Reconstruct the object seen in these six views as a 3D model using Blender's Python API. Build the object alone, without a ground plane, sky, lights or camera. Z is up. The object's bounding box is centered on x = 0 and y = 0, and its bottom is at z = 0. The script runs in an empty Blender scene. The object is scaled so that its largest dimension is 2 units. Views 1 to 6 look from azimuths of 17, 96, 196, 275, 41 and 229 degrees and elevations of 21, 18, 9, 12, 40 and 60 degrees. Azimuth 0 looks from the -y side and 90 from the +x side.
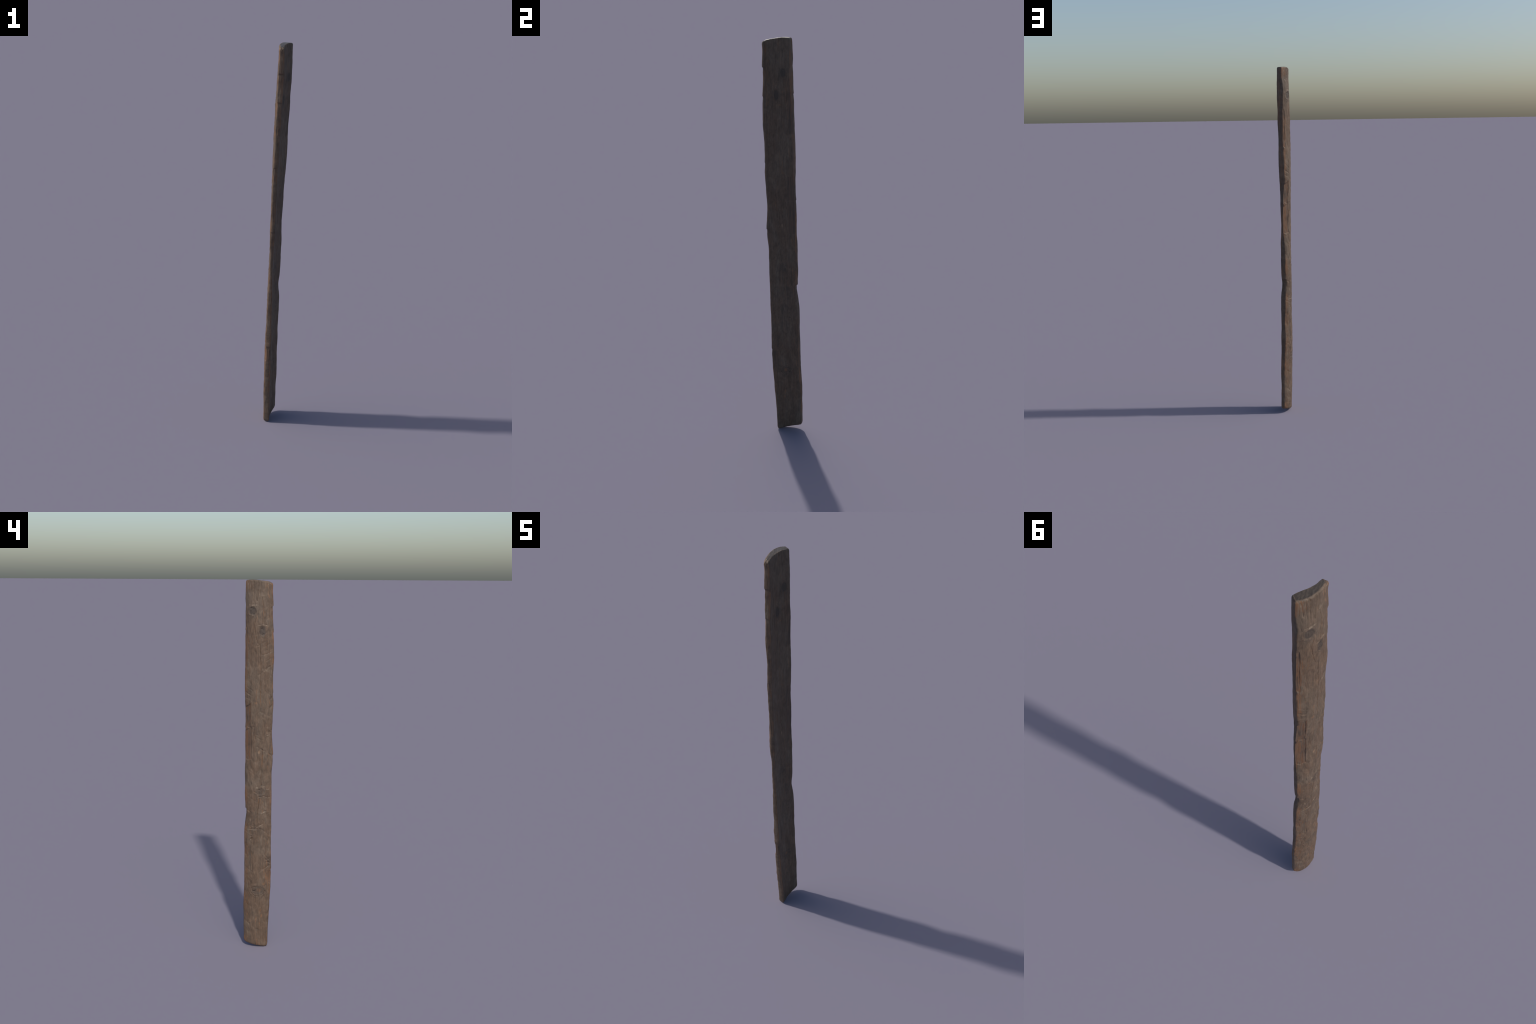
"""A weathered, cupped wooden plank standing upright: four wandering arrises lofted into a
cupped section, rounded sawn ends, knots, drying checks, tool marks, split-off slivers."""
import bpy
import math
import numpy as np

# ----------------------------------------------------------------------------- proportions
# The four long arrises of the plank, (x, y) in millimetres, at evenly spaced heights.
# "front" is the rounded face (towards -x), "back" the hollow one; right is -y, left is +y.
STATION_LOW, STATION_HIGH = 0.06, 1.94
RAIL_FRONT_RIGHT = [(-4.5, -55.3), (-6.1, -56.6), (-7.3, -59.9), (-6.5, -63.5), (-5.3, -66.2), (-5.4, -69.4), (-2.3, -70.1), (-6.4, -71.0), (-8.3, -70.4), (-5.7, -70.1), (-5.2, -69.7), (-5.8, -70.8), (-4.4, -70.4), (-2.9, -70.9), (-3.2, -70.5), (-3.7, -70.5), (-4.5, -71.3), (-5.8, -75.9), (-5.6, -77.5), (-6.9, -73.2), (-5.8, -72.6), (-5.9, -74.5), (-4.2, -77.6), (-4.9, -75.5), (-4.4, -74.8), (-2.6, -75.1), (-4.3, -78.0), (-3.9, -77.7), (-2.3, -75.9), (-3.5, -74.3), (-3.1, -69.5), (-2.0, -71.6), (-1.6, -70.1)]
RAIL_BACK_RIGHT = [(28.1, -52.9), (27.8, -54.0), (26.3, -56.5), (25.5, -60.0), (25.8, -62.8), (26.7, -66.0), (23.4, -66.7), (23.4, -67.7), (22.8, -67.2), (20.0, -66.4), (18.2, -66.2), (19.1, -67.2), (17.3, -66.7), (15.5, -67.5), (14.3, -67.0), (14.3, -66.1), (14.6, -65.6), (18.8, -68.8), (20.5, -69.9), (18.0, -66.2), (17.0, -65.7), (18.0, -67.7), (18.2, -70.4), (18.2, -68.8), (19.6, -68.0), (21.2, -67.9), (22.4, -70.7), (23.2, -70.3), (22.0, -69.2), (23.6, -67.4), (22.9, -62.9), (25.6, -64.5), (23.5, -63.0)]
RAIL_BACK_LEFT = [(25.4, 70.4), (25.2, 69.2), (22.8, 70.2), (24.3, 68.6), (24.3, 66.4), (22.9, 65.0), (20.9, 64.7), (21.1, 64.0), (19.4, 64.8), (20.7, 63.0), (21.1, 61.6), (19.7, 60.4), (14.6, 56.4), (18.3, 57.8), (19.4, 59.0), (18.4, 60.6), (18.8, 60.5), (14.9, 62.4), (13.4, 64.1), (15.4, 64.0), (16.9, 62.1), (18.7, 58.8), (21.8, 58.2), (25.1, 56.9), (26.6, 57.4), (26.5, 57.8), (24.0, 58.6), (25.9, 58.7), (28.0, 56.8), (28.9, 55.0), (32.6, 52.0), (31.6, 54.3), (28.5, 57.2)]
RAIL_FRONT_LEFT = [(2.9, 79.0), (1.1, 79.7), (2.6, 78.8), (0.6, 79.5), (-2.6, 78.0), (-3.6, 76.3), (-7.3, 73.8), (-6.7, 75.1), (-5.3, 74.4), (-7.9, 74.1), (-8.9, 74.9), (-10.2, 72.2), (-12.0, 65.2), (-12.7, 70.1), (-11.1, 72.0), (-9.5, 71.6), (-8.5, 72.3), (-4.9, 70.1), (-2.6, 70.4), (-3.8, 71.1), (-4.0, 71.0), (-7.2, 69.7), (-11.0, 70.9), (-12.0, 73.3), (-12.3, 74.4), (-10.3, 73.6), (-7.4, 72.2), (-8.2, 72.0), (-8.4, 71.8), (-8.2, 71.3), (-8.4, 71.8), (-7.7, 70.5), (-1.2, 70.2)]
FRONT_BULGE_RIGHT = [16.4, 15.8, 16.1, 16.8, 17.6, 18.2, 18.9, 16.2, 14.8, 14.1, 15.2, 15.0, 13.7, 14.1, 14.4, 14.2, 14.5, 15.7, 16.5, 16.2, 17.3, 16.6, 16.2, 16.1, 16.9, 18.6, 18.1, 17.3, 18.6, 16.7, 16.7, 15.9, 16.7]
FRONT_BULGE_LEFT = [20.9, 20.9, 20.9, 20.9, 20.9, 20.9, 21.0, 21.1, 20.9, 21.0, 21.0, 21.0, 20.9, 21.0, 21.1, 21.0, 21.0, 21.1, 20.9, 20.9, 20.9, 21.0, 21.0, 21.0, 21.0, 21.1, 21.0, 21.1, 21.1, 21.0, 21.1, 21.0, 21.0]

BACK_SHIFT, BACK_GATHER = 0.003, 1.45    # how knots and checks reappear on the back
BACK_HOLLOW_RIGHT = [(0.0, 10.0), (0.5, 10.5), (1.0, 11.0), (1.6, 13.0), (2.0, 14.5)]   # (height m, hollow mm) at a third
BACK_HOLLOW_LEFT = [(0.0, 8.0), (0.5, 8.0), (1.0, 8.5), (1.6, 10.0), (2.0, 11.0)]       # and at two thirds of the width

TOP_CUT = [(0.0, 1.987), (0.12, 1.991), (0.3, 1.9945), (0.5, 1.9975), (0.75, 2.0), (1.0, 1.9985)]
BOTTOM_CUT = [(0.0, 0.0), (0.12, 0.0015), (0.4, 0.008), (0.65, 0.0145), (0.9, 0.021), (1.0, 0.023)]

# ----------------------------------------------------------------------------- relief, (y, z) metres
# knots: y, z, half width, half height, depth of dish
KNOTS = [
    (0.031, 1.843, 0.019, 0.021, 0.0016),
    (-0.020, 1.741, 0.015, 0.027, 0.0018),
    (-0.012, 0.892, 0.022, 0.018, 0.0012),
    (0.000, 0.335, 0.036, 0.024, 0.0010),
    (-0.063, 0.498, 0.013, 0.030, 0.0014),
    (-0.005, 1.109, 0.007, 0.010, 0.0004),
]
# holes and slits: y, z, half width, half height, tilt, depth
HOLES = [
    (0.033, 0.630, 0.009, 0.0045, -0.6, 0.0045), (0.034, 0.645, 0.006, 0.003, 0.2, 0.0015),
    (-0.019, 0.926, 0.005, 0.004, 0.0, 0.0035), (0.018, 0.330, 0.009, 0.0035, -0.4, 0.0038),
    (-0.041, 0.328, 0.005, 0.004, 0.3, 0.0028), (0.012, 0.887, 0.010, 0.003, 0.3, 0.0015),
    (-0.008, 0.903, 0.008, 0.003, 0.4, 0.0016), (0.000, 0.106, 0.005, 0.003, 0.0, 0.0018),
    (0.036, 1.857, 0.006, 0.005, 0.0, 0.0018), (-0.018, 1.752, 0.006, 0.006, 0.0, 0.0020),
    (-0.024, 1.727, 0.005, 0.005, 0.0, 0.0018), (0.022, 1.241, 0.008, 0.006, 0.0, 0.0014),
    (0.003, 1.198, 0.006, 0.004, 0.0, 0.0014), (-0.066, 1.395, 0.006, 0.012, 0.3, 0.0022),
    (-0.066, 1.350, 0.005, 0.016, 0.3, 0.0020), (-0.067, 1.855, 0.006, 0.010, 0.0, 0.0020),
    (0.045, 0.135, 0.005, 0.009, 0.2, 0.0012), (-0.060, 1.215, 0.006, 0.010, 0.0, 0.0015),
]
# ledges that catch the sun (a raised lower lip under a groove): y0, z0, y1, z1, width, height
LEDGES = [
    (0.044, 1.874, 0.006, 1.873, 0.0042, 0.0020), (0.004, 1.769, -0.012, 1.772, 0.0042, 0.0018),
    (-0.024, 1.773, -0.044, 1.768, 0.0042, 0.0019), (0.012, 0.914, -0.002, 0.914, 0.0040, 0.0024),
    (-0.026, 0.917, -0.034, 0.917, 0.0040, 0.0020), (-0.042, 0.905, -0.056, 0.903, 0.0040, 0.0016),
    (0.052, 0.700, -0.012, 0.702, 0.0036, 0.0012), (0.012, 0.688, -0.030, 0.712, 0.0048, 0.0020),
    (0.050, 0.682, 0.002, 0.679, 0.0036, 0.0018), (0.035, 0.617, 0.040, 0.616, 0.0050, 0.0016),
    (-0.038, 1.193, -0.069, 1.203, 0.0036, 0.0016), (0.026, 1.200, 0.004, 1.131, 0.0034, 0.0013),
    (0.036, 0.346, -0.002, 0.350, 0.0036, 0.0016), (0.024, 0.303, 0.000, 0.300, 0.0036, 0.0012),
    (-0.046, 1.238, -0.054, 1.236, 0.0042, 0.0016), (-0.062, 1.226, -0.068, 1.222, 0.0036, 0.0014),
    (-0.014, 0.771, -0.056, 0.783, 0.0050, 0.0020), (-0.030, 0.543, -0.040, 0.520, 0.0036, 0.0014),
    (0.018, 0.366, 0.010, 0.372, 0.0040, 0.0012), (-0.048, 1.990, -0.066, 1.976, 0.0040, 0.0014),
    (-0.006, 1.925, -0.016, 1.916, 0.0040, 0.0010), (-0.040, 1.720, -0.052, 1.706, 0.0036, 0.0010),
]
# slanting adze and saw strokes: y0, z0, y1, z1, width, depth
STROKES = [
    (-0.004, 1.515, -0.070, 1.569, 0.0055, 0.0017), (-0.018, 1.617, -0.070, 1.634, 0.0040, 0.0014),
    (-0.040, 1.586, -0.072, 1.604, 0.0040, 0.0012), (0.068, 1.460, 0.026, 1.428, 0.0040, 0.0013),
    (0.066, 1.424, 0.030, 1.402, 0.0045, 0.0014), (0.066, 1.398, 0.036, 1.380, 0.0035, 0.0010),
    (-0.012, 1.322, -0.068, 1.292, 0.0060, 0.0016), (-0.020, 1.300, -0.044, 1.270, 0.0040, 0.0010),
    (0.002, 1.133, -0.070, 1.086, 0.0048, 0.0016), (0.028, 1.194, -0.030, 1.168, 0.0040, 0.0009),
    (0.010, 1.660, -0.040, 1.690, 0.0040, 0.0009), (-0.030, 1.660, -0.062, 1.676, 0.0035, 0.0009),
    (0.056, 1.010, 0.020, 0.985, 0.0040, 0.0010), (0.060, 0.870, 0.010, 0.835, 0.0040, 0.0010),
    (0.066, 0.792, 0.040, 0.778, 0.0045, 0.0011), (0.072, 0.676, 0.030, 0.655, 0.0040, 0.0013),
    (0.070, 0.470, 0.028, 0.440, 0.0040, 0.0011), (0.070, 0.428, 0.030, 0.396, 0.0040, 0.0010),
    (0.068, 0.260, 0.030, 0.232, 0.0045, 0.0010), (-0.006, 0.270, -0.046, 0.304, 0.0045, 0.0009),
    (-0.004, 0.228, -0.036, 0.252, 0.0035, 0.0008), (0.066, 0.150, 0.010, 0.106, 0.0045, 0.0009),
    (-0.030, 0.545, -0.064, 0.505, 0.0035, 0.0014), (-0.026, 0.530, -0.064, 0.487, 0.0035, 0.0013),
    (-0.010, 0.444, -0.062, 0.476, 0.0035, 0.0012), (-0.036, 1.432, -0.066, 1.404, 0.0040, 0.0010),
    (-0.006, 0.690, -0.060, 0.646, 0.0040, 0.0010), (-0.024, 0.736, -0.060, 0.708, 0.0036, 0.0009),
    (0.066, 1.515, 0.030, 1.500, 0.0035, 0.0007), (-0.028, 1.480, -0.064, 1.508, 0.0035, 0.0008),
    (0.062, 0.062, 0.000, 0.040, 0.0040, 0.0006), (0.064, 1.690, 0.030, 1.672, 0.0035, 0.0006),
]
# drying checks running with the grain: list of (y, z) bends, width, depth
CHECKS = [
    ([(-0.012, 1.700), (-0.010, 1.640), (-0.013, 1.560), (-0.013, 1.440), (-0.014, 1.350)], 0.0013, 0.0030),
    ([(-0.015, 1.915), (-0.026, 1.870), (-0.027, 1.830), (-0.020, 1.776)], 0.0014, 0.0024),
    ([(0.008, 1.824), (0.017, 1.800), (0.022, 1.770), (0.019, 1.735), (0.012, 1.700), (0.004, 1.676)], 0.0013, 0.0022),
    ([(-0.024, 1.120), (-0.023, 1.040), (-0.018, 0.965), (-0.018, 0.928)], 0.0014, 0.0026),
    ([(-0.007, 0.853), (-0.004, 0.810), (0.002, 0.760), (0.003, 0.716)], 0.0016, 0.0030),
    ([(0.033, 0.556), (0.030, 0.500), (0.029, 0.455)], 0.0013, 0.0022),
    ([(0.008, 0.300), (0.012, 0.285), (0.014, 0.262)], 0.0014, 0.0020),
    ([(0.001, 0.050), (0.000, 0.030), (0.002, 0.012)], 0.0018, 0.0030),
    ([(0.006, 1.998), (0.004, 1.950), (0.008, 1.895)], 0.0034, 0.0026),
    ([(0.028, 1.998), (0.026, 1.950), (0.028, 1.890)], 0.0026, 0.0018),
    ([(0.056, 1.998), (0.052, 1.970), (0.050, 1.930)], 0.0024, 0.0018),
    ([(0.040, 1.995), (0.041, 1.960), (0.038, 1.920)], 0.0030, 0.0012),
    ([(-0.008, 1.996), (-0.010, 1.960), (-0.006, 1.925)], 0.0020, 0.0014),
    ([(-0.030, 1.994), (-0.033, 1.970), (-0.031, 1.940)], 0.0018, 0.0010),
    ([(-0.030, 1.860), (-0.034, 1.820), (-0.032, 1.780)], 0.0012, 0.0012),
    ([(-0.046, 1.690), (-0.043, 1.660), (-0.048, 1.630)], 0.0018, 0.0016),
    ([(0.000, 0.860), (-0.030, 0.868), (-0.050, 0.858), (-0.064, 0.860)], 0.0016, 0.0022),
    ([(0.044, 0.345), (0.034, 0.318), (0.012, 0.302), (-0.020, 0.306), (-0.044, 0.322)], 0.0016, 0.0018),
    ([(-0.012, 0.442), (-0.034, 0.456), (-0.058, 0.474)], 0.0014, 0.0020),
    ([(-0.036, 0.512), (-0.052, 0.510), (-0.066, 0.516)], 0.0013, 0.0020),
    ([(-0.040, 0.494), (-0.054, 0.497), (-0.066, 0.492)], 0.0018, 0.0026),
    ([(0.024, 1.240), (0.020, 1.210), (0.018, 1.180), (0.022, 1.150)], 0.0014, 0.0016),
    ([(0.012, 1.442), (0.011, 1.400), (0.006, 1.372)], 0.0013, 0.0014),
]
# chips in the narrow edges: side (+1 left, -1 right), top, length, depth
CHIPS = [(1, 0.797, 0.045, 0.0036), (-1, 1.868, 0.030, 0.0022), (-1, 1.090, 0.030, 0.0018), (1, 1.235, 0.030, 0.0014),
         (-1, 1.735, 0.040, 0.0016), (-1, 0.455, 0.030, 0.0016), (1, 1.745, 0.040, 0.0012), (-1, 1.420, 0.050, 0.0012)]
# strips that have split away, leaving fresh reddish wood: y0, y1, z0, z1, depth
SPLITS = [
    (0.040, 0.090, 1.236, 1.352, 0.0034), (0.036, 0.090, 1.068, 1.230, 0.0026),
    (0.061, 0.090, 1.560, 1.755, 0.0024), (-0.090, -0.0585, 0.374, 0.444, 0.0022),
    (0.062, 0.090, 0.540, 0.592, 0.0014),
]


# ----------------------------------------------------------------------------- little numeric tools
def smooth(edge0, edge1, v):
    t = np.clip((v - edge0) / (edge1 - edge0), 0.0, 1.0)
    return t * t * (3.0 - 2.0 * t)


def spline(knots, values, at):
    """Natural cubic spline through the control points, held straight beyond the ends."""
    knots, values = np.asarray(knots, float), np.asarray(values, float)
    n, h = len(knots), np.diff(knots)
    system, right = np.eye(n), np.zeros(n)
    for i in range(1, n - 1):
        system[i, i - 1], system[i, i], system[i, i + 1] = h[i - 1], 2 * (h[i - 1] + h[i]), h[i]
        right[i] = 6 * ((values[i + 1] - values[i]) / h[i] - (values[i] - values[i - 1]) / h[i - 1])
    bend = np.linalg.solve(system, right)
    at = np.clip(at, knots[0], knots[-1])
    k = np.clip(np.searchsorted(knots, at) - 1, 0, n - 2)
    a, b = (knots[k + 1] - at) / h[k], (at - knots[k]) / h[k]
    return a * values[k] + b * values[k + 1] + ((a ** 3 - a) * bend[k] + (b ** 3 - b) * bend[k + 1]) * h[k] ** 2 / 6


def noise(x, y, z, seed):
    """Perlin gradient noise, about -1 to 1."""
    rng = np.random.default_rng(seed)
    table = rng.permutation(256)
    table = np.concatenate([table, table, table])
    grads = rng.normal(size=(256, 3))
    grads /= np.linalg.norm(grads, axis=1)[:, None]
    xi, yi, zi = (np.floor(c).astype(int) for c in (x, y, z))
    fx, fy, fz = x - xi, y - yi, z - zi
    wx, wy, wz = (f * f * f * (f * (f * 6 - 15) + 10) for f in (fx, fy, fz))
    total = 0.0
    for dx in (0, 1):
        for dy in (0, 1):
            for dz in (0, 1):
                g = grads[table[table[table[(xi + dx) & 255] + ((yi + dy) & 255)] + ((zi + dz) & 255)]]
                dot = g[..., 0] * (fx - dx) + g[..., 1] * (fy - dy) + g[..., 2] * (fz - dz)
                total = total + dot * (wx if dx else 1 - wx) * (wy if dy else 1 - wy) * (wz if dz else 1 - wz)
    return total * 1.6


def to_segment(y, z, y0, z0, y1, z1):
    """Distance to a segment, signed offset across it and how far along it."""
    ly, lz = y1 - y0, z1 - z0
    length = math.hypot(ly, lz)
    t = np.clip(((y - y0) * ly + (z - z0) * lz) / length ** 2, 0, 1)
    return np.hypot(y - y0 - t * ly, z - z0 - t * lz), t


# ----------------------------------------------------------------------------- the loft
HEIGHTS = np.linspace(STATION_LOW, STATION_HIGH, len(RAIL_FRONT_RIGHT))
FINE = np.linspace(-0.02, 2.02, 2000)


def rail(points):
    p = np.array(points) / 1000.0
    return [spline(HEIGHTS, p[:, i], FINE) for i in (0, 1)]


RAILS = [rail(r) for r in (RAIL_FRONT_RIGHT, RAIL_BACK_RIGHT, RAIL_BACK_LEFT, RAIL_FRONT_LEFT)]
BULGES = [spline(HEIGHTS, np.array(b) / 1000.0, FINE) for b in (FRONT_BULGE_RIGHT, FRONT_BULGE_LEFT)]
HOLLOWS = [np.interp(FINE, *np.array(h).T) / 1000.0 for h in (BACK_HOLLOW_RIGHT, BACK_HOLLOW_LEFT)]


def bow(z, t, pair):
    """How far a broad face stands off its chord: a cubic with the given rises at its thirds."""
    arch = 13.5 * t * (1 - t)
    return arch * ((2 / 3 - t) * np.interp(z, FINE, pair[0]) + (t - 1 / 3) * np.interp(z, FINE, pair[1]))

N_BROAD, N_EDGE, N_ARC, N_RINGS = 132, 32, 10, 940


def layout():
    """One lap of the section: (side, t) from the middle of the right edge round the front."""
    broad = (np.arange(N_BROAD) + 0.5) / N_BROAD
    edge = (np.arange(N_EDGE) + 0.5) / N_EDGE
    arc = (np.arange(N_ARC) + 0.5) / N_ARC
    half = N_EDGE // 2
    lap = [("right", t) for t in edge[half:]]
    lap += [("arc_front_right", t) for t in arc] + [("front", t) for t in broad] + [("arc_front_left", t) for t in arc]
    lap += [("left", t) for t in edge]
    lap += [("arc_back_left", t) for t in arc] + [("back", t) for t in broad] + [("arc_back_right", t) for t in arc]
    lap += [("right", t) for t in edge[:half]]
    return lap


LAP = layout()
SIDES = np.array([s for s, _ in LAP])
ALONG = np.array([t for _, t in LAP])
M = len(LAP)
ACROSS = np.select([SIDES == "front", SIDES == "back", np.isin(SIDES, ("right", "arc_front_right", "arc_back_right"))],
                   [ALONG, 1 - ALONG, 0.0], 1.0)


def section(z):
    """x, y of the rounded outline for a (rings, M) array of heights."""
    fr, br, bl, fl = [[np.interp(z, FINE, c) for c in r] for r in RAILS]

    def side(name, t, i):
        if name == "front":
            return fr[i] + (fl[i] - fr[i]) * t - (bow(z, t, BULGES) if i == 0 else 0)
        if name == "left":
            return fl[i] + (bl[i] - fl[i]) * t + (0.002 * 4 * t * (1 - t) if i == 1 else 0)
        if name == "back":
            return bl[i] + (br[i] - bl[i]) * t - (bow(z, 1 - t, HOLLOWS) if i == 0 else 0)
        return br[i] + (fr[i] - br[i]) * t - (0.002 * 4 * t * (1 - t) if i == 1 else 0)

    worn = 0.0065 + 0.0025 * noise(z * 14, z * 0 + ACROSS * 3, z * 0 + 0.5, 3)
    width, thick = np.hypot(fl[0] - fr[0], fl[1] - fr[1]), np.hypot(bl[0] - fl[0], bl[1] - fl[1])
    tb, te = worn / width, worn / thick
    flow = {"front": tb, "back": tb, "left": te, "right": te}
    corner = {"arc_front_right": ("right", "front"), "arc_front_left": ("front", "left"),
              "arc_back_left": ("left", "back"), "arc_back_right": ("back", "right")}
    out = []
    for i in (0, 1):
        v = np.zeros_like(z)
        for name in ("front", "left", "back", "right"):
            pick = SIDES == name
            t = flow[name] + ALONG * (1 - 2 * flow[name])
            v = np.where(pick, side(name, t, i), v)
        for name, (before, after) in corner.items():
            pick = SIDES == name
            s = ALONG
            v = np.where(pick, (1 - s) ** 2 * side(before, 1 - flow[before], i) + 2 * s * (1 - s) * side(after, 0 * z, i)
                         + s ** 2 * side(after, flow[after], i), v)
        out.append(v)
    return out


def middle(z, a):
    fr, br, bl, fl = [[np.interp(z, FINE, c) for c in r] for r in RAILS]
    sag = 0.5 * (bow(z, a, BULGES) + bow(z, a, HOLLOWS))
    return [0.5 * (fr[i] + (fl[i] - fr[i]) * a + br[i] + (bl[i] - br[i]) * a) - (sag if i == 0 else 0) for i in (0, 1)]


def build_grid():
    a = ACROSS
    top = spline(*zip(*TOP_CUT), a)
    low = spline(*zip(*BOTTOM_CUT), a)
    # rounding of the sawn rims (how far in, how far along): softest on the narrow edges, crisp on the back
    flank, rear = ~np.isin(SIDES, ("front", "back")), SIDES == "back"

    def blended(on_flank, on_back, on_front):
        v = np.where(flank, on_flank, np.where(rear, on_back, on_front))
        for _ in range(3):
            v = np.convolve(np.r_[v[-8:], v, v[:8]], np.ones(17) / 17, "valid")
        return v

    right = np.where(ACROSS < 0.5, 1.0, 0.0)            # the right-hand top corner is worn rounder
    in_top = blended(0.0085 + 0.0045 * right, 0.0035, 0.0070)
    on_top = blended(0.0120 + 0.0050 * right, 0.0035, 0.0075)
    in_low, on_low = blended(0.0100, 0.0050, 0.0080), blended(0.0260, 0.0080, 0.0140)
    turn = np.linspace(0, math.pi / 2, 12)[:, None]
    body = np.linspace(0, 1, N_RINGS)[:, None]
    z = np.vstack([(low + on_low * (1 - np.cos(turn)))[:-1],
                   low + on_low + (top - on_top - low - on_low) * body,
                   (top - on_top + on_top * np.sin(turn))[1:]])
    inset = np.vstack([(in_low * (1 - np.sin(turn)))[:-1], np.zeros((N_RINGS, M)), (in_top * (1 - np.cos(turn)))[1:]])
    x, y = section(z)
    mx, my = middle(z, np.clip(a, 0.1, 0.9))
    reach = np.hypot(mx - x, my - y)
    x, y = x + (mx - x) / reach * inset, y + (my - y) / reach * inset
    # caps: rings drawn in towards the middle line of the section
    clipped = np.clip(a, 0.1, 0.9)
    fade = np.linspace(0, 0.93, 17)[1:][:, None]

    def cap(row):
        mx, my = middle(z[row], clipped)
        ztop = spline(*zip(*TOP_CUT), clipped) if row else spline(*zip(*BOTTOM_CUT), clipped)
        return x[row] + (mx - x[row]) * fade, y[row] + (my - y[row]) * fade, z[row] + (ztop - z[row]) * fade

    upper, lower = cap(-1), cap(0)
    rings = [np.vstack([lower[i][::-1], (x, y, z)[i], upper[i]]) for i in range(3)]
    n_cap = len(fade)
    return rings, n_cap


(X, Y, Z), N_CAP = build_grid()
ROWS = len(Z)


def normals(p):
    du = np.roll(p, -1, 1) - np.roll(p, 1, 1)
    dv = np.empty_like(p)
    dv[1:-1], dv[0], dv[-1] = p[2:] - p[:-2], p[1] - p[0], p[-1] - p[-2]
    n = np.cross(du, dv)
    return n / np.maximum(np.linalg.norm(n, axis=2), 1e-12)[..., None]


P = np.stack([X, Y, Z], 2)
NORMAL = normals(P)
CENTRE = np.array([P[..., 0].mean(), P[..., 1].mean()])
if np.sum((P[ROWS // 2, :, :2] - P[ROWS // 2, :, :2].mean(0)) * NORMAL[ROWS // 2, :, :2]) < 0:
    NORMAL, FLIP = -NORMAL, True
else:
    FLIP = False


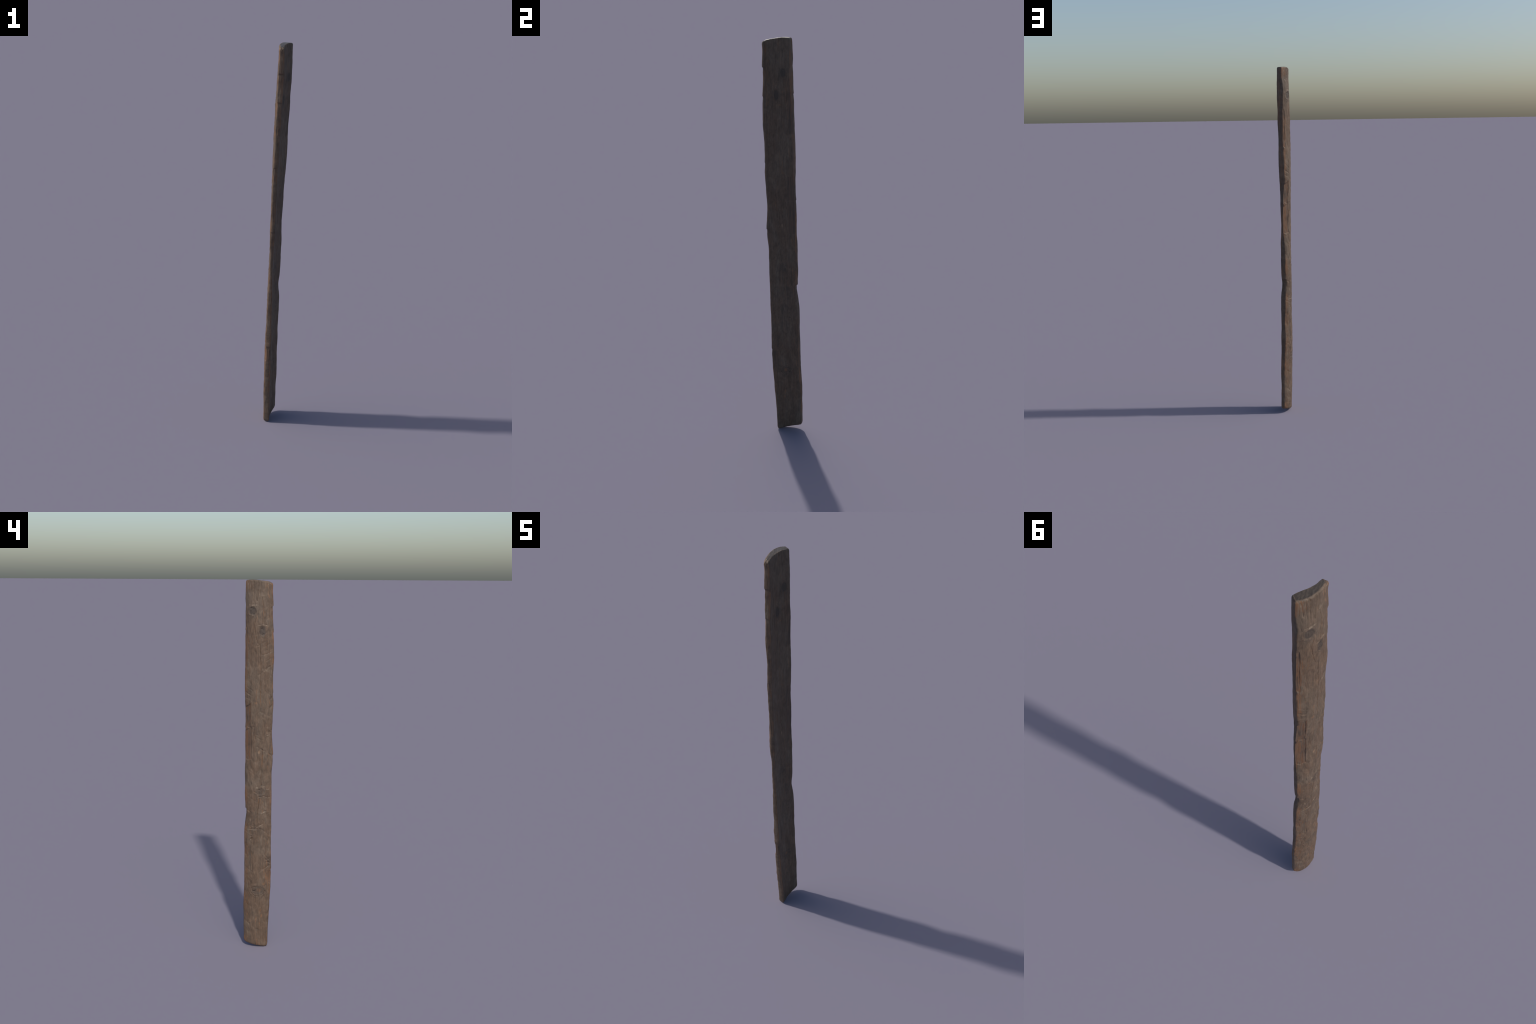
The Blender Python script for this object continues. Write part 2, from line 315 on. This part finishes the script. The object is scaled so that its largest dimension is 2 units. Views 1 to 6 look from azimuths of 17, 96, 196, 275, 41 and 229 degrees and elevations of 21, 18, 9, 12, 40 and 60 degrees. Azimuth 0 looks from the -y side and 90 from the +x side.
# ----------------------------------------------------------------------------- relief
def relief(p, n):
    x, y, z = p[..., 0], p[..., 1], p[..., 2]
    front, back = smooth(0.25, 0.7, -n[..., 0]), smooth(0.25, 0.7, n[..., 0])
    broad = front + 0.35 * back
    # the marks run through to the hollow back, gathered towards its middle
    y = np.where(back > 0, (y - BACK_SHIFT) * BACK_GATHER, y)
    flank = 1 - smooth(0.3, 0.75, np.abs(n[..., 0]))
    ends = smooth(0.5, 0.85, np.abs(n[..., 2]))
    # the grain swings round the knots
    sy, sz = y + 0.004 * noise(y * 8, z * 3, x * 4, 11), z
    for ky, kz, rw, rh, _ in KNOTS[:5]:
        d = np.exp(-((y - ky) / (2.0 * rw)) ** 2 - ((z - kz) / (2.2 * rh)) ** 2)
        sy = sy + (y - ky) * d * 0.6
    h = 0.0012 * noise(x * 9, y * 16, z * 7, 21) + 0.0010 * noise(x * 20, y * 34, z * 16, 22)
    h += 0.00050 * noise(x * 60, sy * 130, sz * 7, 23) + 0.00036 * noise(x * 150, sy * 310, sz * 12, 24)
    # fine fibres
    h += 0.00022 * noise(x * 260, sy * 620, sz * 30, 25)
    # scalloped tool facets with soft creases
    facet = np.abs(noise(y * 24 + 3 * z, z * 15 - 14 * y, x * 8, 31))
    h += broad * 0.0026 * (np.minimum(facet, 0.45) - 0.2)
    scallop = np.abs(noise(y * 46 - 6 * z, z * 30 + 22 * y, x * 8, 32))
    h += broad * 0.0015 * (np.minimum(scallop, 0.45) - 0.2)
    # natural checks at random, thin and along the grain
    thread = np.abs(noise(x * 40, sy * 90 + 7, sz * 3.2, 41))
    h -= 0.0010 * np.clip(1 - thread / 0.055, 0, 1) * smooth(-0.05, 0.3, noise(y * 14, z * 6, x * 5, 42))
    # flanks: longer gouges and hollows that make the arrises wander
    h += flank * (0.0010 * noise(x * 18, y * 6, z * 13, 51) + 0.0006 * noise(x * 70, y * 20, z * 22, 52))
    # chips knocked out of the arrises: sharp at the top, running out downwards (side, top, run-out, depth)
    for side, chip_top, run, deep in CHIPS:
        below = chip_top - z + 0.001 * noise(x * 60, y * 20, z * 10, 55)
        bite = smooth(-0.0015, 0.0025, below) * smooth(run, 0.0, below) - 0.6 * smooth(0.0, -0.002, below) * smooth(-0.035, -0.004, below)
        h -= flank * (np.sign(y) == side) * deep * bite
    for ky, kz, rw, rh, deep in KNOTS:
        r = np.hypot((y - ky) / rw, (z - kz) / rh) + 0.28 * noise(y * 60, z * 60, x * 9, 62)
        h -= broad * deep * (0.8 * smooth(1.15, 0.55, r) - 0.55 * np.exp(-((r - 1.25) / 0.22) ** 2))
        h += broad * deep * 0.16 * np.sin(r * 13 + 2 * noise(y * 60, z * 60, x * 9, 61)) * smooth(2.0, 0.6, r)
    wob_y = y + 0.0024 * noise(y * 45, z * 45, x * 5, 71) + 0.0010 * noise(y * 130, z * 130, x * 5, 73)
    wob_z = z + 0.0036 * noise(y * 45, z * 45, x * 5, 72) + 0.0013 * noise(y * 130, z * 130, x * 5, 74)
    patchy = np.clip(0.75 + 0.9 * noise(y * 70, z * 70, x * 5, 75), 0.1, 1.5)
    for hy, hz, rw, rh, tilt, deep in HOLES:
        c, s = math.cos(tilt), math.sin(tilt)
        u, v = (wob_y - hy) * c + (wob_z - hz) * s, -(wob_y - hy) * s + (wob_z - hz) * c
        h -= broad * deep * smooth(1.25, 0.35, np.hypot(u / rw, v / rh))
    for y0, z0, y1, z1, wide, high in LEDGES:
        d, t = to_segment(wob_y, wob_z, y0, z0, y1, z1)
        across = wob_z - (z0 + (z1 - z0) * t)
        body = np.exp(-(d / wide) ** 2) * np.sin(math.pi * np.clip(t, 0.06, 0.94)) ** 0.5
        h += 1.25 * broad * high * patchy * body * np.clip(-across / wide * 1.6 + 0.1, -1, 1)
    for y0, z0, y1, z1, wide, deep in STROKES:
        d, t = to_segment(wob_y, wob_z, y0, z0, y1, z1)
        across = wob_z - (z0 + (z1 - z0) * t)
        h -= 1.45 * patchy * broad * deep * np.exp(-(d / wide) ** 2) * np.clip(0.55 + across / wide * 0.7, -0.25, 1.0) * (0.7 + 0.3 * np.sin(math.pi * t))
    fine_y = y + 0.0011 * noise(y * 30, z * 50, x * 4, 81)
    for bends, wide, deep in CHECKS:
        d = np.min([to_segment(fine_y, z, *p0, *p1)[0] for p0, p1 in zip(bends, bends[1:])], axis=0)
        h -= broad * deep * np.minimum(1.0, patchy + 0.25) * np.exp(-(d / wide) ** 2)
    ragged = 0.005 * noise(y * 40, z * 18, x * 10, 91) + 0.002 * noise(y * 120, z * 50, x * 10, 93)
    for y0, y1, z0, z1, deep in SPLITS:
        inside = smooth(-0.0012, 0.0012, y + ragged * 0.5 - y0) * smooth(-0.0012, 0.0012, y1 - y + ragged * 0.5)
        inside = inside * smooth(-0.002, 0.002, z + ragged * 2 - z0) * smooth(-0.002, 0.006, z1 - z + 0.7 * (y0 - y if y0 > 0 else 0) + 0.018 * (y0 > 0) + ragged)
        h -= front * deep * inside * (1 + 0.35 * noise(x * 30, y * 160, z * 9, 92))
    # ends: sawn across the grain, slightly furry
    sawn = 0.0004 * noise(x * 160 + 60 * y, y * 90, z * 8, 95) + 0.0004 * noise(x * 50, y * 50, z * 8, 96)
    return h * (1 - ends) + sawn * ends


HEIGHT = relief(P, NORMAL)
P = P + NORMAL * HEIGHT[..., None]
low, high = P.reshape(-1, 3).min(0), P.reshape(-1, 3).max(0)
P[..., 2] = (P[..., 2] - low[2]) * (2.0 / (high[2] - low[2]))

# ----------------------------------------------------------------------------- faces and parts
r, c = np.meshgrid(np.arange(ROWS - 1), np.arange(M), indexing="ij")
nxt = (c + 1) % M
QUADS = np.stack([r * M + c, r * M + nxt, (r + 1) * M + nxt, (r + 1) * M + c], 2).reshape(-1, 4)
j = np.arange(M // 2 - 1)
LID = np.stack([j, j + 1, M - 2 - j, M - 1 - j], 1)
last = (ROWS - 1) * M
if FLIP:
    QUADS = QUADS[:, ::-1]
    LIDS = (LID, (LID + last)[:, ::-1])
else:
    LIDS = (LID[:, ::-1], LID + last)
FACES = np.vstack([QUADS, *LIDS])
VERTS = P.reshape(-1, 3)


def vertex_normals():
    v = VERTS
    n = np.zeros_like(v)
    f = np.cross(v[FACES[:, 2]] - v[FACES[:, 0]], v[FACES[:, 3]] - v[FACES[:, 1]])
    for k in range(4):
        np.add.at(n, FACES[:, k], f)
    return n / np.maximum(np.linalg.norm(n, axis=1), 1e-15)[:, None]


SHADING = vertex_normals()
MID = VERTS[FACES].mean(1)
RING = np.concatenate([r.reshape(-1), np.zeros(len(LID), int), np.full(len(LID), ROWS - 1)])
is_low, is_high = RING < N_CAP, RING >= ROWS - 1 - N_CAP
REGIONS = {"board": np.ones(len(FACES), bool)}
FACE_X = SHADING[FACES[:, 0], 0]


def claim(name, mask):
    for other in REGIONS.values():
        other &= ~mask
    REGIONS[name] = mask


claim("end_grain", is_high)
claim("end_grain.001", is_low)
count = 0
for ky, kz, rw, rh, _ in KNOTS[:5]:
    for facing, across in ((FACE_X < -0.35, MID[:, 1]), (FACE_X > 0.35, (MID[:, 1] - BACK_SHIFT) * BACK_GATHER)):
        inside = np.hypot((across - ky) / (rw * 1.05), (MID[:, 2] - kz) / (rh * 1.05)) < 1
        claim("knot" + (f".{count:03d}" if count else ""), inside & facing & ~is_low & ~is_high)
        count += 1


# ----------------------------------------------------------------------------- materials
class Graph:
    """Small helper for writing shader node graphs as expressions."""

    def __init__(self, name):
        self.material = bpy.data.materials.new(name)
        self.material.use_nodes = True
        self.tree = self.material.node_tree
        self.shader = self.tree.nodes["Principled BSDF"]
        coords = self.tree.nodes.new("ShaderNodeTexCoord").outputs["Object"]
        split = self.tree.nodes.new("ShaderNodeSeparateXYZ")
        self.tree.links.new(coords, split.inputs[0])
        self.coords, (self.x, self.y, self.z) = coords, split.outputs

    def plug(self, socket, value):
        if isinstance(value, bpy.types.NodeSocket):
            self.tree.links.new(value, socket)
        elif isinstance(value, tuple):
            socket.default_value = (*value, 1.0) if len(socket.default_value) == 4 else value
        else:
            socket.default_value = value

    def math(self, op, a, b=0.0, clamp=False):
        n = self.tree.nodes.new("ShaderNodeMath")
        n.operation, n.use_clamp = op, clamp
        self.plug(n.inputs[0], a)
        self.plug(n.inputs[1], b)
        return n.outputs[0]

    def add(self, a, b): return self.math("ADD", a, b)
    def sub(self, a, b): return self.math("SUBTRACT", a, b)
    def mul(self, a, b): return self.math("MULTIPLY", a, b)
    def most(self, a, b): return self.math("MAXIMUM", a, b)

    def step(self, v, low, high, to_low=0.0, to_high=1.0):
        n = self.tree.nodes.new("ShaderNodeMapRange")
        n.interpolation_type = "SMOOTHSTEP"
        if low > high:
            low, high, to_low, to_high = high, low, to_high, to_low
        self.plug(n.inputs["Value"], v)
        n.inputs["From Min"].default_value, n.inputs["From Max"].default_value = low, high
        n.inputs["To Min"].default_value, n.inputs["To Max"].default_value = to_low, to_high
        return n.outputs[0]

    def join(self, x, y, z):
        n = self.tree.nodes.new("ShaderNodeCombineXYZ")
        for s, v in zip(n.inputs, (x, y, z)):
            self.plug(s, v)
        return n.outputs[0]

    def noise(self, sx, sy, sz, detail=3.0, rough=0.55, shift=0.0, distortion=0.0, across=None, where=None):
        where = where or self.join(self.add(self.mul(self.x, sx), shift), self.mul(across or self.y, sy), self.mul(self.z, sz))
        n = self.tree.nodes.new("ShaderNodeTexNoise")    # made after its inputs: keeps the shader's stack small
        n.inputs["Scale"].default_value, n.inputs["Detail"].default_value = 1.0, detail
        n.inputs["Roughness"].default_value, n.inputs["Distortion"].default_value = rough, distortion
        self.plug(n.inputs["Vector"], where)
        return n.outputs[0]

    def mix(self, factor, a, b):
        n = self.tree.nodes.new("ShaderNodeMix")
        n.data_type = "RGBA"
        self.plug(n.inputs["Factor"], factor)
        self.plug(n.inputs[6], a)
        self.plug(n.inputs[7], b)
        return n.outputs[2]

    def shade(self, colour, amount):
        n = self.tree.nodes.new("ShaderNodeHueSaturation")
        self.plug(n.inputs["Value"], amount)
        self.plug(n.inputs["Color"], colour)
        return n.outputs[0]

    def ellipse(self, y, z, cy, cz, rw, rh):
        a = self.mul(self.sub(y, cy), 1 / rw)
        b = self.mul(self.sub(z, cz), 1 / rh)
        return self.math("SQRT", self.add(self.mul(a, a), self.mul(b, b)))

    def line(self, y, z, y0, z0, y1, z1):
        ly, lz = y1 - y0, z1 - z0
        q = ly * ly + lz * lz
        dy, dz = self.sub(y, y0), self.sub(z, z0)
        t = self.math("ADD", self.mul(dy, ly / q), self.mul(dz, lz / q), clamp=True)
        ey, ez = self.sub(dy, self.mul(t, ly)), self.sub(dz, self.mul(t, lz))
        return self.math("SQRT", self.add(self.mul(ey, ey), self.mul(ez, ez)))


GREY, BROWN, DARK = (0.114, 0.084, 0.061), (0.106, 0.070, 0.047), (0.050, 0.039, 0.032)
PALE, RUST, FRESH = (0.230, 0.184, 0.136), (0.205, 0.098, 0.046), (0.122, 0.070, 0.045)


def wood(name, cut_end=False):
    g = Graph(name)
    geometry = g.tree.nodes.new("ShaderNodeNewGeometry")
    facing = g.tree.nodes.new("ShaderNodeSeparateXYZ")
    g.tree.links.new(geometry.outputs["Normal"], facing.inputs[0])
    nx, ny = facing.outputs[0], facing.outputs[1]
    behind = g.math("GREATER_THAN", nx, 0.3)
    gathered = g.mul(g.sub(g.y, BACK_SHIFT), BACK_GATHER)
    y = g.add(g.mul(behind, gathered), g.mul(g.sub(1.0, behind), g.y))
    broad = g.step(g.math("ABSOLUTE", nx), 0.35, 0.7)
    wob = g.sub(g.noise(8, 55, 38, 2.0), 0.5)
    y = g.add(y, g.mul(wob, 0.012))
    z = g.add(g.z, g.mul(g.sub(g.noise(8, 45, 45, 2.0, shift=7.0), 0.5), 0.014))

    blotch = g.noise(10, 16, 6, 4.0, 0.6, distortion=0.4)
    colour = g.mix(g.step(blotch, 0.42, 0.68), BROWN, GREY)
    # grey, bleached patches where the plank has weathered most
    for cy, cz, rw, rh in ((0.01, 1.93, 0.09, 0.16), (0.03, 1.46, 0.06, 0.12), (-0.04, 1.36, 0.05, 0.10)):
        patch = g.step(g.ellipse(y, z, cy, cz, rw, rh), 1.1, 0.5)
        colour = g.mix(g.mul(patch, 0.55), colour, GREY)
    grain = g.noise(160, 260, 9, 5.0, 0.62, distortion=0.25, across=y)
    fibre = g.noise(420, 800, 26, 3.0, 0.6, across=y)
    colour = g.shade(colour, g.step(grain, 0.30, 0.70, 0.84, 1.13))
    colour = g.shade(colour, g.step(fibre, 0.30, 0.70, 0.93, 1.06))
    # dark, pale and rusty streaks with the grain
    streak = g.noise(60, 120, 4.5, 4.0, 0.6, shift=3.0, across=y)
    colour = g.mix(g.mul(g.step(streak, 0.58, 0.70), 0.50), colour, DARK)
    pale = g.noise(70, 90, 16, 4.0, 0.62, shift=11.0, across=y)
    colour = g.mix(g.mul(g.step(pale, 0.62, 0.76), 0.45), colour, PALE)
    rust = g.noise(40, 60, 11, 5.0, 0.65, shift=19.0, across=y)
    colour = g.mix(g.mul(g.step(rust, 0.60, 0.72), 0.42), colour, RUST)
    # slanting smears left by the tools
    slant = g.join(g.mul(g.x, 10), g.add(g.mul(g.y, 26), g.mul(g.z, 34)), g.sub(g.mul(g.z, 30), g.mul(g.y, 110)))
    smear = g.noise(0, 0, 0, 4.0, 0.6, where=slant)
    colour = g.shade(colour, g.step(smear, 0.32, 0.68, 0.88, 1.10))

    mottle = g.noise(14, 40, 24, 5.0, 0.66, shift=41.0, distortion=0.8)
    colour = g.shade(colour, g.step(mottle, 0.30, 0.70, 0.80, 1.17))
    grit = g.noise(80, 130, 70, 4.0, 0.7, shift=47.0, distortion=0.5)
    colour = g.mix(g.mul(g.step(grit, 0.60, 0.74), 0.40), colour, DARK)

    if not cut_end:
        worn = g.mix(g.step(g.noise(120, 240, 7, 4.0, 0.6, shift=5.0), 0.35, 0.68), DARK, FRESH)
        worn = g.mix(g.mul(g.step(g.noise(90, 200, 9, 4.0, 0.6, shift=8.0), 0.52, 0.66), 0.6), worn, BROWN)
        for cy0, cy1, cz0, cz1, _ in SPLITS:
            inside = g.mul(g.step(y, cy0 - 0.002, cy0 + 0.002), g.step(y, cy1 + 0.002, cy1 - 0.002))
            inside = g.mul(inside, g.mul(g.step(z, cz0 - 0.004, cz0 + 0.002), g.step(z, cz1 + 0.004, cz1 - 0.002)))
            colour = g.mix(g.mul(inside, 0.65), colour, worn)
        # arrises rubbed down to rusty wood, in stretches
        rub = g.mul(g.step(g.math("ABSOLUTE", nx), 0.25, 0.5), g.step(g.math("ABSOLUTE", ny), 0.38, 0.62))
        stretch = g.step(g.noise(30, 12, 9, 4.0, 0.6, shift=23.0), 0.45, 0.60)
        colour = g.mix(g.mul(g.mul(rub, stretch), 0.6), colour, RUST)
        for ky, kz, rw, rh, _ in KNOTS:
            d = g.ellipse(y, z, ky, kz, rw, rh)
            rings = g.math("SINE", g.mul(d, 16.0))
            inside = g.mul(g.step(d, 1.15, 0.75), broad)
            if rw > 0.01:
                strength = 0.75 if kz > 1.2 else 0.32
                colour = g.mix(g.mul(inside, strength), colour, DARK)
                colour = g.shade(colour, g.add(1.0, g.mul(g.mul(rings, g.step(d, 2.2, 0.8)), 0.10)))
            else:
                colour = g.mix(g.mul(inside, 0.7), colour, (0.21, 0.135, 0.085))
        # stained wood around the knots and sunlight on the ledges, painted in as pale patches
        stain = g.step(g.noise(30, 95, 60, 4.0, 0.66, shift=53.0), 0.40, 0.60)
        for cy, cz, rw, rh in ((0.024, 1.835, 0.045, 0.040), (-0.020, 1.742, 0.034, 0.048), (-0.012, 0.885, 0.055, 0.040),
                               (0.010, 0.672, 0.060, 0.034), (0.0, 0.330, 0.056, 0.042), (-0.055, 0.500, 0.030, 0.050),
                               (0.030, 0.750, 0.030, 0.060), (0.022, 1.235, 0.022, 0.040)):
            d = g.ellipse(y, z, cy, cz, rw, rh)
            colour = g.mix(g.mul(g.mul(g.mul(g.step(d, 1.1, 0.4), stain), broad), 0.42), colour, DARK)
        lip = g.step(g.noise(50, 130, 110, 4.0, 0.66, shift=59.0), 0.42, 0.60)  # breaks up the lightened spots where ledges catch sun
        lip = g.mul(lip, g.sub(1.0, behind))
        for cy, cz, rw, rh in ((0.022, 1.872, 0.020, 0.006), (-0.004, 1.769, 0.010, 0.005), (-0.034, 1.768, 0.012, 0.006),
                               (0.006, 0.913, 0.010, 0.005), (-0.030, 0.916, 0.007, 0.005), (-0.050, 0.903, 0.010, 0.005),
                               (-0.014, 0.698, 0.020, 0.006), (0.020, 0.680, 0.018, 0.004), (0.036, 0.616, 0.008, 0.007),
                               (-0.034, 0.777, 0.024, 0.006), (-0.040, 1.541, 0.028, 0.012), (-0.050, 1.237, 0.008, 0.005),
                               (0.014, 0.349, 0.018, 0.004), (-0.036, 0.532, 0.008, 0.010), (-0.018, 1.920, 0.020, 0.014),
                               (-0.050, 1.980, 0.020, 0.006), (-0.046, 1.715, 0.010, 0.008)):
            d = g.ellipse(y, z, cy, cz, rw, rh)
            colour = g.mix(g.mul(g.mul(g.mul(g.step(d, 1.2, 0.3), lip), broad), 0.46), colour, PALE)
        for hy, hz, rw, rh, _, deep in HOLES:
            if deep > 0.0026:
                d = g.ellipse(y, z, hy, hz, rw * 0.9, rh * 0.9)
                colour = g.mix(g.mul(g.mul(g.step(d, 1.2, 0.4), broad), 0.7), colour, (0.030, 0.024, 0.020))
        fresh = g.step(g.noise(60, 170, 40, 4.0, 0.65, shift=37.0), 0.40, 0.62)
        # small rusty flecks seen where fresh wood shows
        for fy, fz, rw, rh in ((0.024, 1.757, 0.004, 0.007), (0.003, 1.694, 0.012, 0.005), (0.008, 1.440, 0.006, 0.005),
                               (0.008, 1.418, 0.004, 0.022), (0.012, 1.372, 0.008, 0.006), (-0.066, 1.895, 0.005, 0.007),
                               (0.0, 1.530, 0.006, 0.006), (-0.010, 0.338, 0.014, 0.012), (-0.036, 0.372, 0.010, 0.010),
                               (-0.016, 0.215, 0.008, 0.016), (-0.022, 0.184, 0.006, 0.012), (-0.012, 0.140, 0.006, 0.008)):
            d = g.ellipse(y, z, fy, fz, rw, rh)
            colour = g.mix(g.mul(g.mul(g.mul(g.step(d, 1.3, 0.3), broad), fresh), 0.6), colour, RUST)
    else:
        flat = g.join(g.x, g.mul(g.y, 0.7), 0.0)
        rings = g.tree.nodes.new("ShaderNodeTexWave")
        rings.wave_type, rings.bands_direction = "BANDS", "DIAGONAL"
        rings.inputs["Scale"].default_value, rings.inputs["Distortion"].default_value = 38.0, 9.0
        rings.inputs["Detail"].default_value = 3.0
        g.plug(rings.inputs["Vector"], flat)
        colour = g.mix(0.75, colour, (0.058, 0.047, 0.037))
        colour = g.shade(colour, g.step(rings.outputs[1], 0.0, 1.0, 0.80, 1.10))
    bump = g.tree.nodes.new("ShaderNodeBump")
    bump.inputs["Strength"].default_value, bump.inputs["Distance"].default_value = 0.45, 0.0012
    g.plug(bump.inputs["Height"], g.add(g.mul(grain, 0.7), g.mul(fibre, 0.4)))
    g.plug(g.shader.inputs["Normal"], bump.outputs[0])
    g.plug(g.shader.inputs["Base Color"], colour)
    g.plug(g.shader.inputs["Roughness"], 0.42 if cut_end else g.step(grain, 0.3, 0.7, 0.72, 0.58))
    g.shader.inputs["Specular IOR Level"].default_value = 0.4
    return g.material


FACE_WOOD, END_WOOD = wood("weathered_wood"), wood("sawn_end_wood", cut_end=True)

# ----------------------------------------------------------------------------- objects
plank = bpy.data.objects.new("wooden_plank", None)
plank["label"] = "tall narrow weathered grey-brown wooden plank, cupped, with dark knots"
plank["category"] = "wooden plank"
bpy.context.scene.collection.objects.link(plank)

for name, mask in REGIONS.items():
    faces = FACES[mask]
    if not len(faces):
        continue
    used, index = np.unique(faces, return_inverse=True)
    mesh = bpy.data.meshes.new(name)
    mesh.vertices.add(len(used))
    mesh.vertices.foreach_set("co", VERTS[used].astype(np.float32).ravel())
    mesh.loops.add(faces.size)
    mesh.loops.foreach_set("vertex_index", index.ravel().astype(np.int32))
    mesh.polygons.add(len(faces))
    mesh.polygons.foreach_set("loop_start", (np.arange(len(faces)) * 4).astype(np.int32))
    mesh.update(calc_edges=True)
    mesh.polygons.foreach_set("use_smooth", np.ones(len(faces), bool))
    mesh.normals_split_custom_set_from_vertices(SHADING[used].astype(np.float32))
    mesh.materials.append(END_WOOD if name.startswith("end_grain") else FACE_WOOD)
    part = bpy.data.objects.new(name, mesh)
    part.parent = plank
    bpy.context.scene.collection.objects.link(part)
